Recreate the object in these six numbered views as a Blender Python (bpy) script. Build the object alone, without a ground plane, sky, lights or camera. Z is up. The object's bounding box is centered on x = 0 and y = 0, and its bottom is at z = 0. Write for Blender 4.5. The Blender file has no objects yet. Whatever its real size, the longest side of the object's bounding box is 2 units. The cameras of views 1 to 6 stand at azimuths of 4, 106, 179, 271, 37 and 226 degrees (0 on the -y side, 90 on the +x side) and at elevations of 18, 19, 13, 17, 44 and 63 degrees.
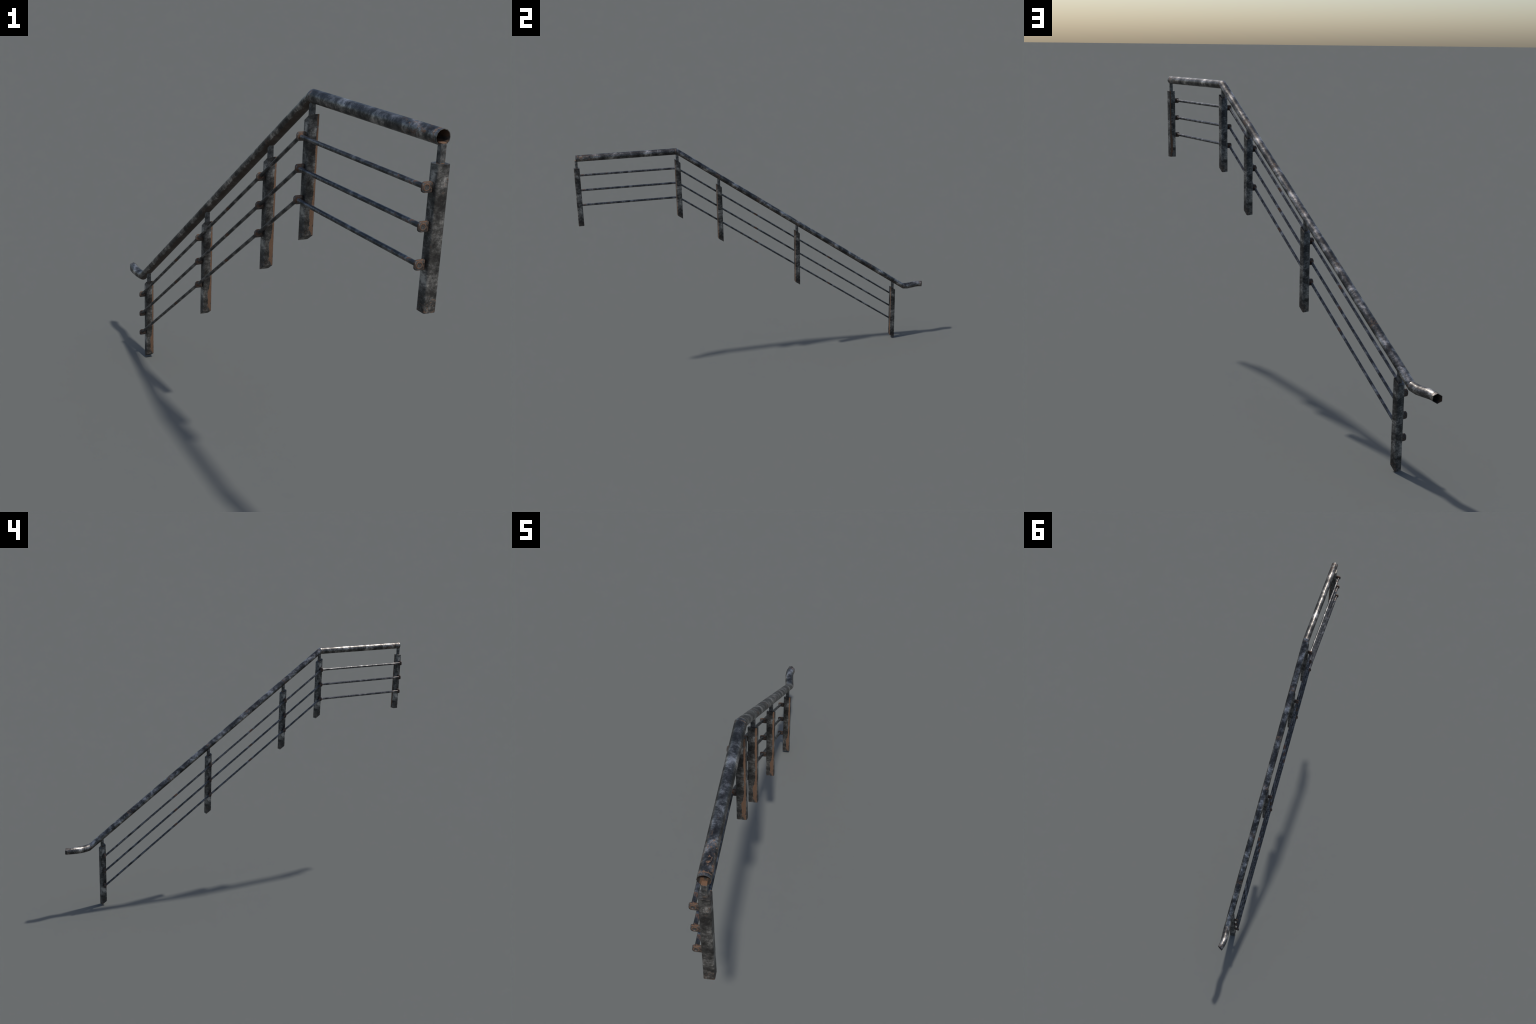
import bpy, bmesh, math
from mathutils import Vector, Matrix

# ---------------------------------------------------------------- layout
# Local frame of the railing: x = along the stair (downhill), y = towards the
# rods, z = up.  The root empty turns that frame by 120 degrees about z.
PLANE = -0.0072           # y of posts and handrail
SLOPE = 0.6926            # drop per unit run of the flight
POSTS = [-1.1292, -0.5162, -0.2606, 0.2495, 0.9328]
CORNER_X, LANDING_Z = -0.5172, 1.4333
PIPE_R, PIPE_SIDES, WALL = 0.0201, 12, 0.0016
BEND_X = 1.010
ROD_Y, ROD_R = 0.0265, 0.0067
ROD_DROP = (0.1125, 0.2058, 0.2990)
POST_S, POST_N, POST_ROUND = 0.0332, 0.0336, 0.0046
POST_TOP = 0.0593         # head of a post below the pipe axis
LEVEL_FOOT, SLOPE_FOOT = 0.4188, 0.4178
NECK = 0.0157


def axis_z(x):
    return LANDING_Z - SLOPE * max(0.0, x - CORNER_X)


# ---------------------------------------------------------------- node helpers
class Nodes:
    def __init__(self, name):
        self.mat = bpy.data.materials.new(name)
        self.mat.use_nodes = True
        self.t = self.mat.node_tree
        self.t.nodes.clear()
        self.out = self.new('ShaderNodeOutputMaterial')
        self.bsdf = self.new('ShaderNodeBsdfPrincipled')
        self.t.links.new(self.bsdf.outputs[0], self.out.inputs[0])
        self.co = self.new('ShaderNodeTexCoord').outputs['Object']
        sep = self.new('ShaderNodeSeparateXYZ')
        self.link(self.co, sep.inputs[0])
        self.x, self.y, self.z = sep.outputs

    def new(self, kind):
        return self.t.nodes.new(kind)

    def link(self, a, b):
        if isinstance(a, (int, float)):
            b.default_value = a
        elif isinstance(a, tuple):
            b.default_value = a if len(a) == len(b.default_value) else (*a, 1.0)
        else:
            self.t.links.new(a, b)

    def m(self, op, a, b=0.0, c=0.0, clamp=False):
        n = self.new('ShaderNodeMath')
        n.operation = op
        n.use_clamp = clamp
        for i, v in enumerate((a, b, c)):
            self.link(v, n.inputs[i])
        return n.outputs[0]

    def noise(self, stretch, scale, detail=4.0, rough=0.6, shift=(0, 0, 0), distort=0.0):
        mp = self.new('ShaderNodeMapping')
        mp.inputs['Scale'].default_value = stretch
        mp.inputs['Location'].default_value = shift
        self.link(self.co, mp.inputs[0])
        n = self.new('ShaderNodeTexNoise')
        n.inputs['Scale'].default_value = scale
        n.inputs['Detail'].default_value = detail
        n.inputs['Roughness'].default_value = rough
        n.inputs['Distortion'].default_value = distort
        self.link(mp.outputs[0], n.inputs['Vector'])
        return n.outputs['Fac']

    def step(self, v, lo, hi):
        """smooth 0..1 ramp from lo to hi (lo may be above hi)"""
        n = self.new('ShaderNodeMapRange')
        n.interpolation_type = 'SMOOTHSTEP'
        if lo <= hi:
            a, b, p, q = lo, hi, 0.0, 1.0
        else:
            a, b, p, q = hi, lo, 1.0, 0.0
        for i, w in zip((1, 2, 3, 4), (a, b, p, q)):
            n.inputs[i].default_value = w
        self.link(v, n.inputs[0])
        return n.outputs[0]

    def mix(self, fac, a, b):
        n = self.new('ShaderNodeMix')
        n.data_type = 'RGBA'
        self.link(fac, n.inputs[0])
        self.link(a, n.inputs[6])
        self.link(b, n.inputs[7])
        return n.outputs[2]

    def ramp(self, fac, stops):
        n = self.new('ShaderNodeValToRGB')
        e = n.color_ramp.elements
        while len(e) < len(stops):
            e.new(0.5)
        for el, (p, c) in zip(e, stops):
            el.position = p
            el.color = (*c, 1.0)
        self.link(fac, n.inputs[0])
        return n.outputs[0]

    def mul(self, *v):
        r = v[0]
        for w in v[1:]:
            r = self.m('MULTIPLY', r, w)
        return r

    def most(self, *v):
        r = v[0]
        for w in v[1:]:
            r = self.m('MAXIMUM', r, w)
        return r

    def band(self, v, centre, half, soft):
        d = self.m('ABSOLUTE', self.m('SUBTRACT', v, centre))
        return self.step(d, half + soft, half - soft)

    def finish(self, steel, rust_mask, grain, rough, rust_tint, metal=0.85, bump=0.25, dark=None):
        grit = self.noise((1, 1, 1), 420.0, 3.0, 0.7)
        rust = self.ramp(grit, [(0.30, tuple(c * 0.55 for c in rust_tint)),
                                (0.52, rust_tint),
                                (0.75, tuple(min(1, c * 1.35) for c in rust_tint))])
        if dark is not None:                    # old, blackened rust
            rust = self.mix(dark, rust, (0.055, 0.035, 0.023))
        self.link(self.mix(rust_mask, steel, rust), self.bsdf.inputs['Base Color'])
        self.link(self.m('MULTIPLY', self.m('SUBTRACT', 1.0, rust_mask), metal), self.bsdf.inputs['Metallic'])
        r = self.m('ADD', rough, self.m('MULTIPLY', rust_mask, 0.4), clamp=True)
        self.link(r, self.bsdf.inputs['Roughness'])
        b = self.new('ShaderNodeBump')
        b.inputs['Strength'].default_value = bump
        b.inputs['Distance'].default_value = 0.0015
        self.link(self.m('ADD', grain, self.m('MULTIPLY', rust_mask, 0.35)), b.inputs['Height'])
        self.link(b.outputs[0], self.bsdf.inputs['Normal'])
        return self.mat


RUST = (0.126, 0.068, 0.038)


def steel_pipe(name, rust_rings, speck_from=None, speck_to=None, under=False, rust_belts=()):
    """blue-grey galvanised tube; local x runs along the tube"""
    N = Nodes(name)
    cloud = N.noise((1.0, 0.9, 0.9), 24.0, 6.0, 0.64, (3.1, 0.4, 1.7), 0.25)
    fine = N.noise((1.5, 0.9, 0.9), 120.0, 4.0, 0.7, (0.7, 2.0, 0.2))
    wave = N.m('SINE', N.m('MULTIPLY', N.x, 2 * math.pi / 0.197))
    v = N.m('ADD', N.m('MULTIPLY', cloud, 0.82), N.m('MULTIPLY', fine, 0.30))
    v = N.m('ADD', v, N.m('MULTIPLY', wave, 0.040))
    steel = N.ramp(v, [(0.45, (0.040, 0.038, 0.037)), (0.55, (0.088, 0.084, 0.080)),
                       (0.63, (0.220, 0.208, 0.194)), (0.71, (0.46, 0.43, 0.40))])
    edge = N.noise((1, 1, 1), 70.0, 4.0, 0.7, (5, 5, 5))
    brk = N.step(edge, 0.40, 0.56)
    masks = []
    wob = N.m('ADD', N.x, N.m('MULTIPLY', N.m('SUBTRACT', edge, 0.5), 0.006))
    for x0, w in rust_rings:
        masks.append(N.mul(N.band(wob, x0, w, 0.0007), brk))
    for x0 in rust_belts:                      # older joints: a broad freckled belt of rust
        worn = N.step(N.noise((1.6, 0.7, 0.7), 95.0, 5.0, 0.72, (4, 2, 6)), 0.50, 0.58)
        masks.append(N.mul(N.band(wob, x0, 0.012, 0.010), worn, 0.85))
    if speck_from is not None:
        zone = N.mul(N.step(N.x, speck_from - 0.01, speck_from + 0.02), N.step(N.x, speck_to, speck_to - 0.06))
        spk = N.step(N.noise((0.8, 1, 1), 85.0, 5.0, 0.75, (1, 9, 4)), 0.54, 0.60)
        masks.append(N.mul(zone, spk, 0.9))
    spots = N.step(N.noise((0.7, 1, 1), 38.0, 6.0, 0.75, (8, 1, 2)), 0.645, 0.70)
    masks.append(N.mul(spots, 0.8))
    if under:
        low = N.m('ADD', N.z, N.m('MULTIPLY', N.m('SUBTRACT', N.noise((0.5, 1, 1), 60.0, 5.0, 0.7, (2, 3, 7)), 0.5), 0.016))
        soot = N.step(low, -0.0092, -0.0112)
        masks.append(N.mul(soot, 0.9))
    rust = N.most(*masks)
    rough = N.m('SUBTRACT', 0.56, N.m('MULTIPLY', cloud, 0.24))
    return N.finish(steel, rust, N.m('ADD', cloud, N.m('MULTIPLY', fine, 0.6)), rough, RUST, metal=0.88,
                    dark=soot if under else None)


def steel_post(name, sign):
    """dull dark flat bar; sign = -1: rust streak on the uphill face, +1: on the downhill face"""
    N = Nodes(name)
    cloud = N.noise((1.0, 1.0, 0.9), 30.0, 5.0, 0.62, (1.3, 0.2, 4.0), 0.35)
    streak = N.noise((1.0, 0.9, 1.7), 55.0, 5.0, 0.65, (7.3, 2.2, 0.4), 0.3)
    fine = N.noise((1, 1, 1.6), 170.0, 3.0, 0.7)
    wave = N.m('SINE', N.m('ADD', N.m('MULTIPLY', N.z, 2 * math.pi / 0.120), math.pi))
    v = N.m('ADD', N.m('MULTIPLY', cloud, 0.62), N.m('MULTIPLY', streak, 0.36))
    v = N.m('ADD', v, N.m('MULTIPLY', fine, 0.20))
    v = N.m('ADD', v, N.m('MULTIPLY', wave, 0.050))
    steel = N.ramp(v, [(0.48, (0.034, 0.032, 0.030)), (0.58, (0.078, 0.075, 0.070)),
                       (0.66, (0.18, 0.174, 0.163)), (0.74, (0.40, 0.385, 0.355))])
    # rust streak down one narrow face, wider near the foot
    wob = N.m('MULTIPLY', N.m('SUBTRACT', N.noise((0.2, 1, 1), 75.0, 6.0, 0.78, (4, 4, 4)), 0.5), 0.017)
    foot = N.step(N.z, 0.135, 0.085)
    top = N.step(N.z, 0.015, 0.03)
    left = N.m('SUBTRACT', N.m('ADD', -0.0090, wob), N.m('MULTIPLY', N.mul(foot, top), -0.0080))
    inside = N.step(N.m('SUBTRACT', left, N.y), -0.0004, 0.0006)
    right = N.step(N.y, -0.0156, -0.0146)
    face = N.step(N.m('MULTIPLY', N.x, sign), POST_S / 2 - 0.0022, POST_S / 2 - 0.0012)
    bare = N.step(N.noise((1, 1, 0.8), 95.0, 5.0, 0.72, (6, 3, 9)), 0.68, 0.63)
    run = N.mul(inside, right, face, bare)
    # scaling rust at the foot and a few flecks elsewhere
    flake = N.noise((1, 1, 1.5), 110.0, 5.0, 0.75, (2, 8, 5))
    lowz = N.step(N.z, 0.06, 0.01)
    if sign > 0:                                # the landing post is more freckled
        lowz = N.most(lowz, N.mul(N.band(N.z, 0.315, 0.022, 0.018), N.step(N.y, 0.004, -0.006), 0.8))
    flecks = N.mul(N.step(N.m('ADD', flake, N.m('MULTIPLY', lowz, 0.095)), 0.63, 0.68), 0.75)
    rust = N.most(run, flecks)
    rough = N.m('SUBTRACT', 0.66, N.m('MULTIPLY', cloud, 0.22))
    return N.finish(steel, rust, N.m('ADD', cloud, streak), rough, RUST, metal=0.75, bump=0.3)


def steel_neck(name):
    N = Nodes(name)
    cloud = N.noise((1, 1, 0.8), 70.0, 6.0, 0.7, (2, 2, 2))
    steel = N.ramp(cloud, [(0.38, (0.05, 0.05, 0.05)), (0.52, (0.12, 0.12, 0.116)), (0.68, (0.31, 0.30, 0.285))])
    flake = N.step(N.noise((1, 1, 0.6), 150.0, 4.0, 0.7, (6, 1, 1)), 0.60, 0.67)
    weld = N.mul(N.step(N.m('ADD', N.z, N.m('MULTIPLY', cloud, 0.004)), 0.0045, 0.0030),
                 N.step(N.noise((1, 1, 1), 90.0, 3.0, 0.6, (1, 1, 3)), 0.40, 0.55))
    inside = N.step(N.m('ADD', N.z, N.m('MULTIPLY', cloud, 0.004)), 0.0475, 0.0490)   # end hidden in the pipe
    return N.finish(steel, N.most(N.mul(flake, 0.7), weld, inside), cloud, 0.55, RUST, metal=0.75)


def steel_rod(name, length, middle_spot, worn_start):
    """thin rod, local x along it from 0 to length"""
    N = Nodes(name)
    cloud = N.noise((0.75, 1, 1), 62.0, 5.0, 0.68, (3, 6, 1))
    long = N.noise((1, 0.2, 0.2), 26.0, 4.0, 0.65, (9, 6, 1))
    v = N.m('ADD', N.m('MULTIPLY', cloud, 0.55), N.m('MULTIPLY', long, 0.55))
    steel = N.ramp(v, [(0.45, (0.034, 0.033, 0.034)), (0.55, (0.085, 0.083, 0.083)),
                       (0.63, (0.20, 0.193, 0.188)), (0.73, (0.40, 0.385, 0.37))])
    brk = N.noise((1, 1, 1), 110.0, 3.0, 0.6, (1, 2, 3))
    wob = N.m('ADD', N.x, N.m('MULTIPLY', N.m('SUBTRACT', brk, 0.5), 0.012))
    ends = N.most(N.step(wob, 0.011, 0.009), N.step(wob, length - 0.011, length - 0.009))
    masks = [N.mul(ends, N.step(brk, 0.36, 0.5))]
    if middle_spot:
        masks.append(N.mul(N.band(wob, length * middle_spot, 0.011, 0.003), N.step(brk, 0.38, 0.5)))
    flake = N.noise((0.8, 1, 1), 70.0, 5.0, 0.72, (7, 7, 1))
    if worn_start:
        flake = N.m('ADD', flake, N.m('MULTIPLY', N.step(N.x, 0.16, 0.02), 0.10))
    masks.append(N.mul(N.step(flake, 0.62, 0.68), 0.8))
    return N.finish(steel, N.most(*masks), cloud, N.m('SUBTRACT', 0.55, N.m('MULTIPLY', cloud, 0.25)),
                    (0.12, 0.055, 0.030), metal=0.88, bump=0.15)


def steel_bracket(name):
    N = Nodes(name)
    r = N.m('SQRT', N.m('ADD', N.m('POWER', N.y, 2.0), N.m('POWER', N.z, 2.0)))
    n1 = N.noise((1, 1, 1), 160.0, 4.0, 0.65)
    rw = N.m('ADD', r, N.m('MULTIPLY', N.m('SUBTRACT', n1, 0.5), 0.003))
    steel = N.ramp(n1, [(0.35, (0.030, 0.029, 0.028)), (0.55, (0.075, 0.072, 0.070)), (0.75, (0.18, 0.17, 0.165))])
    ring = N.band(rw, 0.0080, 0.0014, 0.0005)
    rim = N.mul(N.step(N.most(N.m('ABSOLUTE', N.y), N.m('ABSOLUTE', N.z)), 0.0108, 0.0118),
                N.step(n1, 0.42, 0.52))
    patch = N.mul(N.step(N.noise((1, 1, 1), 95.0, 4.0, 0.7, (5, 0, 5)), 0.54, 0.64), 0.6)
    return N.finish(steel, N.most(ring, rim, patch), n1, 0.6, (0.098, 0.054, 0.032), metal=0.6, bump=0.3)


# ---------------------------------------------------------------- mesh helpers
def mesh_from(name, verts, faces, mat, smooth_angle=40):
    me = bpy.data.meshes.new(name)
    me.from_pydata([tuple(v) for v in verts], [], faces)
    bm = bmesh.new()
    bm.from_mesh(me)
    bmesh.ops.recalc_face_normals(bm, faces=bm.faces)
    for f in bm.faces:
        f.smooth = True
    lim = math.radians(smooth_angle)
    for e in bm.edges:
        e.smooth = e.calc_face_angle(math.pi) < lim
    bm.to_mesh(me)
    bm.free()
    me.materials.append(mat)
    return me


def rounded_rect(w, h, radii, seg=4):
    """outline of a w x h rectangle; radii for corners (+,+) (-,+) (-,-) (+,-)"""
    pts = []
    for (sx, sy, a0), r in zip(((1, 1, 0), (-1, 1, 90), (-1, -1, 180), (1, -1, 270)), radii):
        cx, cy = sx * (w / 2 - r), sy * (h / 2 - r)
        for i in range(seg + 1):
            a = math.radians(a0 + 90 * i / seg)
            pts.append((cx + r * math.cos(a), cy + r * math.sin(a)))
    return pts


def prism(outline, lower, upper, chamfer, place):
    """extruded outline with small chamfered rims; place(u, v, w) gives the point"""
    n = len(outline)
    big = max(abs(p[0]) for p in outline)
    tall = max(abs(p[1]) for p in outline)
    small = [(u * (1 - chamfer / big), v * (1 - chamfer / tall)) for u, v in outline]
    rings = [(small, lower), (outline, lower + chamfer), (outline, upper - chamfer), (small, upper)]
    verts, faces = [], []
    for ring, w in rings:
        verts += [place(u, v, w) for u, v in ring]
    for k in range(3):
        for i in range(n):
            j = (i + 1) % n
            faces.append((k * n + i, k * n + j, (k + 1) * n + j, (k + 1) * n + i))
    faces.append(tuple(range(n)))
    faces.append(tuple(range(3 * n, 4 * n)))
    return verts, faces


def post_mesh(name, height, slope, mat):
    o = rounded_rect(POST_S, POST_N, [POST_ROUND] * 4)
    v, f = prism(o, 0.0, height, 0.0004, lambda a, b, w: (a, b, w - slope * a))
    return mesh_from(name, v, f, mat, 35)


def neck_mesh(name, low, high, mat):
    o = rounded_rect(NECK, NECK, [0.0024] * 4, 3)
    v, f = prism(o, low, high, 0.0006, lambda a, b, w: (a, b, w))
    return mesh_from(name, v, f, mat, 35)


def bracket_mesh(mat, slope):
    """plate clasping a rod: square towards the post, rounded outside, with a raised eye"""
    # outline in (y, z); outer side is +y
    o = rounded_rect(0.0275, 0.0258, [0.0072, 0.0016, 0.0016, 0.0072], 3)
    v, f = prism(o, -0.0036, 0.0036, 0.0009, lambda a, b, w: (w, a - 0.0020, b))
    # raised collar around the rod on both faces
    seg = 16
    for side in (-1, 1):
        base = len(v)
        for r, x in ((0.0088, 0.0034), (0.0082, 0.0043), (0.0062, 0.0043), (0.0056, 0.0034)):
            for i in range(seg):
                a = 2 * math.pi * i / seg
                v.append((side * x, r * math.cos(a), r * math.sin(a)))
        for k in range(3):
            for i in range(seg):
                j = (i + 1) % seg
                f.append((base + k * seg + i, base + k * seg + j, base + (k + 1) * seg + j, base + (k + 1) * seg + i))
    v = [(x, y, z - slope * x) for x, y, z in v]
    return mesh_from('rod_bracket', v, f, mat, 50)


def rod_mesh(name, run, slope, mat):
    """rod over a horizontal run, sheared along the flight, with slight cones at the brackets;
    the mesh frame is pitched so that local x runs along the rod"""
    seg = 10
    stations = [(0.0, ROD_R), (0.005, ROD_R * 1.12), (0.012, ROD_R)]
    stations += [(0.012 + (run - 0.024) * k / 8, ROD_R) for k in range(1, 8)]
    stations += [(run - 0.012, ROD_R), (run - 0.005, ROD_R * 1.12), (run, ROD_R)]
    unpitch = Matrix.Rotation(-math.atan(slope), 4, 'Y')
    v, f = [], []
    for x, r in stations:
        for i in range(seg):
            a = 2 * math.pi * (i + 0.5) / seg
            v.append(unpitch @ Vector((x, r * math.cos(a), r * math.sin(a) - slope * x)))
    for k in range(len(stations) - 1):
        for i in range(seg):
            j = (i + 1) % seg
            f.append((k * seg + i, k * seg + j, (k + 1) * seg + j, (k + 1) * seg + i))
    f.append(tuple(range(seg)))
    f.append(tuple(range(len(v) - seg, len(v))))
    return mesh_from(name, v, f, mat, 50)


# ---------------------------------------------------------------- root
root = bpy.data.objects.new('stair_railing', None)
bpy.context.scene.collection.objects.link(root)
root.rotation_euler = (0, 0, math.radians(120))
root['label'] = 'weathered grey steel stair handrail with posts and thin rods'
root['category'] = 'stair railing'


def put(name, me, parent, loc=(0, 0, 0), rot=(0, 0, 0)):
    ob = bpy.data.objects.new(name, me)
    bpy.context.scene.collection.objects.link(ob)
    ob.parent = parent
    ob.location = loc
    ob.rotation_euler = rot
    return ob


# ---------------------------------------------------------------- handrail
def pipe_ring(centre, axis_dir, cut_normal, radius, hexed=0.0):
    """ring of points of a tube with the given axis, cut by a plane.
    The flight is a sheared tube: its rings stay upright (axis LEVEL)."""
    d = Vector(axis_dir).normalized()
    side = Vector((0, 0, 1)).cross(d).normalized()
    up = d.cross(side)
    c, n = Vector(centre), Vector(cut_normal).normalized()
    pts = []
    for i in range(PIPE_SIDES):
        a = 2 * math.pi * i / PIPE_SIDES + math.pi / 2
        r = radius
        if hexed and i % 2:
            r *= 1 - hexed * (1 - math.cos(math.pi / 6))
        p = c + side * (r * math.cos(a)) + up * (r * math.sin(a))
        pts.append(p + d * ((c - p).dot(n) / d.dot(n)))
    return pts


def tube(name, rows, origin, pitch, mat, open_start, open_end):
    """rows: (centre, axis, cut normal, radius, hexed) in railing frame"""
    outer = [pipe_ring(*r) for r in rows]
    inner = [pipe_ring(r[0], r[1], r[2], r[3] - WALL, r[4]) for r in rows]
    n = PIPE_SIDES
    frame = Matrix.Translation(Vector(origin)) @ Matrix.Rotation(pitch, 4, 'Y')
    inv = frame.inverted()
    v = [inv @ p for ring in outer + inner for p in ring]
    f = []
    k0 = len(rows)
    for k in range(k0 - 1):
        for i in range(n):
            j = (i + 1) % n
            f.append((k * n + i, k * n + j, (k + 1) * n + j, (k + 1) * n + i))
            q = (k0 + k) * n
            f.append((q + i, q + n + i, q + n + j, q + j))
    for k, is_open in ((0, open_start), (k0 - 1, open_end)):
        if is_open:
            for i in range(n):
                j = (i + 1) % n
                f.append((k * n + i, k * n + j, (k0 + k) * n + j, (k0 + k) * n + i))
    me = mesh_from(name, v, f, mat, 50)
    me.materials.append(mat_bore)
    for p in me.polygons:                      # the bore of the pipe is bare rust
        if min(p.vertices) >= k0 * n:
            p.material_index = 1
    ob = put(name, me, root)
    ob.matrix_local = frame
    return ob


LEVEL = Vector((1, 0, 0))
corner = Vector((CORNER_X, PLANE, LANDING_Z))
bend = Vector((BEND_X, PLANE, axis_z(BEND_X)))
start = Vector((-1.1303, PLANE, LANDING_Z))
flight = (bend - corner).length
landing = (corner - start).length

def rusty_bore():
    N = Nodes('rusty_pipe_bore')
    n1 = N.noise((0.6, 1, 1), 70.0, 5.0, 0.7)
    steel = N.ramp(n1, [(0.35, (0.03, 0.026, 0.024)), (0.65, (0.08, 0.07, 0.06))])
    return N.finish(steel, N.step(n1, 0.44, 0.54), n1, 0.6, (0.10, 0.054, 0.030), metal=0.2)


mat_bore = rusty_bore()
mat_landing = steel_pipe('rusty_blue_steel_landing', [(0.012, 0.0016), (landing - 0.010, 0.0014)], 0.0, 0.17)
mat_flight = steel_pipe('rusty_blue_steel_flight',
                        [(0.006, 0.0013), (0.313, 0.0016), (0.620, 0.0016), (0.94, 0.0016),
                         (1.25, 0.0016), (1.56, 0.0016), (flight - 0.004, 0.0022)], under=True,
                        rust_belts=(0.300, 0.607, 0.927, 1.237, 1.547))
mat_tip = steel_pipe('rusty_blue_steel_end', [(0.127, 0.0014), (0.1375, 0.0008)])

tube('landing_handrail', [(start.lerp(corner, k / 6), LEVEL, LEVEL, PIPE_R, 0) for k in range(7)],
     start, 0.0, mat_landing, True, False)
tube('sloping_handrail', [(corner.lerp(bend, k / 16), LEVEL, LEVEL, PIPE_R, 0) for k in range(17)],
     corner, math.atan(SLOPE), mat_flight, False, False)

# the curled lower end: swings outwards a little and finishes square to world y
Y_CUT = Vector((math.sin(math.radians(60)), -0.5, 0))       # world +y in the railing frame
tip_path = [bend, Vector((1.040, -0.0050, 0.3712)), Vector((1.064, -0.0010, 0.3715)),
            Vector((1.090, 0.0022, 0.3732)), Vector((1.112, 0.0028, 0.3742)),
            Vector((1.130, 0.0010, 0.3745)), Vector((1.1525, -0.0046, 0.3746))]
rows = [(bend, LEVEL, LEVEL, PIPE_R, 0)]
for k in range(1, len(tip_path)):
    a = tip_path[k] - tip_path[k - 1]
    b = (tip_path[k + 1] - tip_path[k]) if k + 1 < len(tip_path) else a
    d = (a.normalized() + b.normalized()).normalized()
    last = k == len(tip_path) - 1
    rows.append((tip_path[k], d if not last else Y_CUT, Y_CUT if last else d,
                 PIPE_R + 0.0002 * k / 6, max(0.0, (k - 3) / 3)))
tube('curled_handrail_end', rows, bend, 0.0, mat_tip, False, True)

# ---------------------------------------------------------------- posts, necks, brackets
mat_post_a = steel_post('dull_steel_post_streaked', -1)
mat_post_b = steel_post('dull_steel_post_mirrored', 1)
mat_neck = steel_neck('pale_steel_neck')
mat_bracket = steel_bracket('rusty_steel_bracket')

level_post = post_mesh('post_level', LEVEL_FOOT - POST_TOP, 0.0, mat_post_b)
slope_post = post_mesh('post_sloped', SLOPE_FOOT - POST_TOP, SLOPE, mat_post_a)
neck_level = neck_mesh('post_neck_level', -0.004, POST_TOP - 0.0113, mat_neck)
neck_slope = neck_mesh('post_neck_sloped', -0.008, POST_TOP - 0.008, mat_neck)
level_clasp = bracket_mesh(mat_bracket, 0.0)
slope_clasp = bracket_mesh(mat_bracket, SLOPE)

for k, x in enumerate(POSTS):
    level = k == 0
    foot = LEVEL_FOOT if level else SLOPE_FOOT
    post = put('post', level_post if level else slope_post, root, (x, PLANE, axis_z(x) - foot))
    put('post_neck', neck_level if level else neck_slope, post, (0, 0, foot - POST_TOP))
    for drop in ROD_DROP:
        put('rod_bracket', level_clasp if k < 2 else slope_clasp, post, (0, ROD_Y - PLANE, foot - drop))

# ---------------------------------------------------------------- rods
for k in range(len(POSTS) - 1):
    x0, x1 = POSTS[k], POSTS[k + 1]
    z0, z1 = axis_z(x0), axis_z(x1)
    length = math.hypot(x1 - x0, z1 - z0)
    me = rod_mesh('rod_span', x1 - x0, (z0 - z1) / (x1 - x0), steel_rod('blue_steel_rod', length, (0, 0, 0.47, 0.335)[k], k == 0))
    for drop in ROD_DROP:
        put('rod', me, root, (x0, ROD_Y, z0 - drop), (0, math.atan2(z0 - z1, x1 - x0), 0))
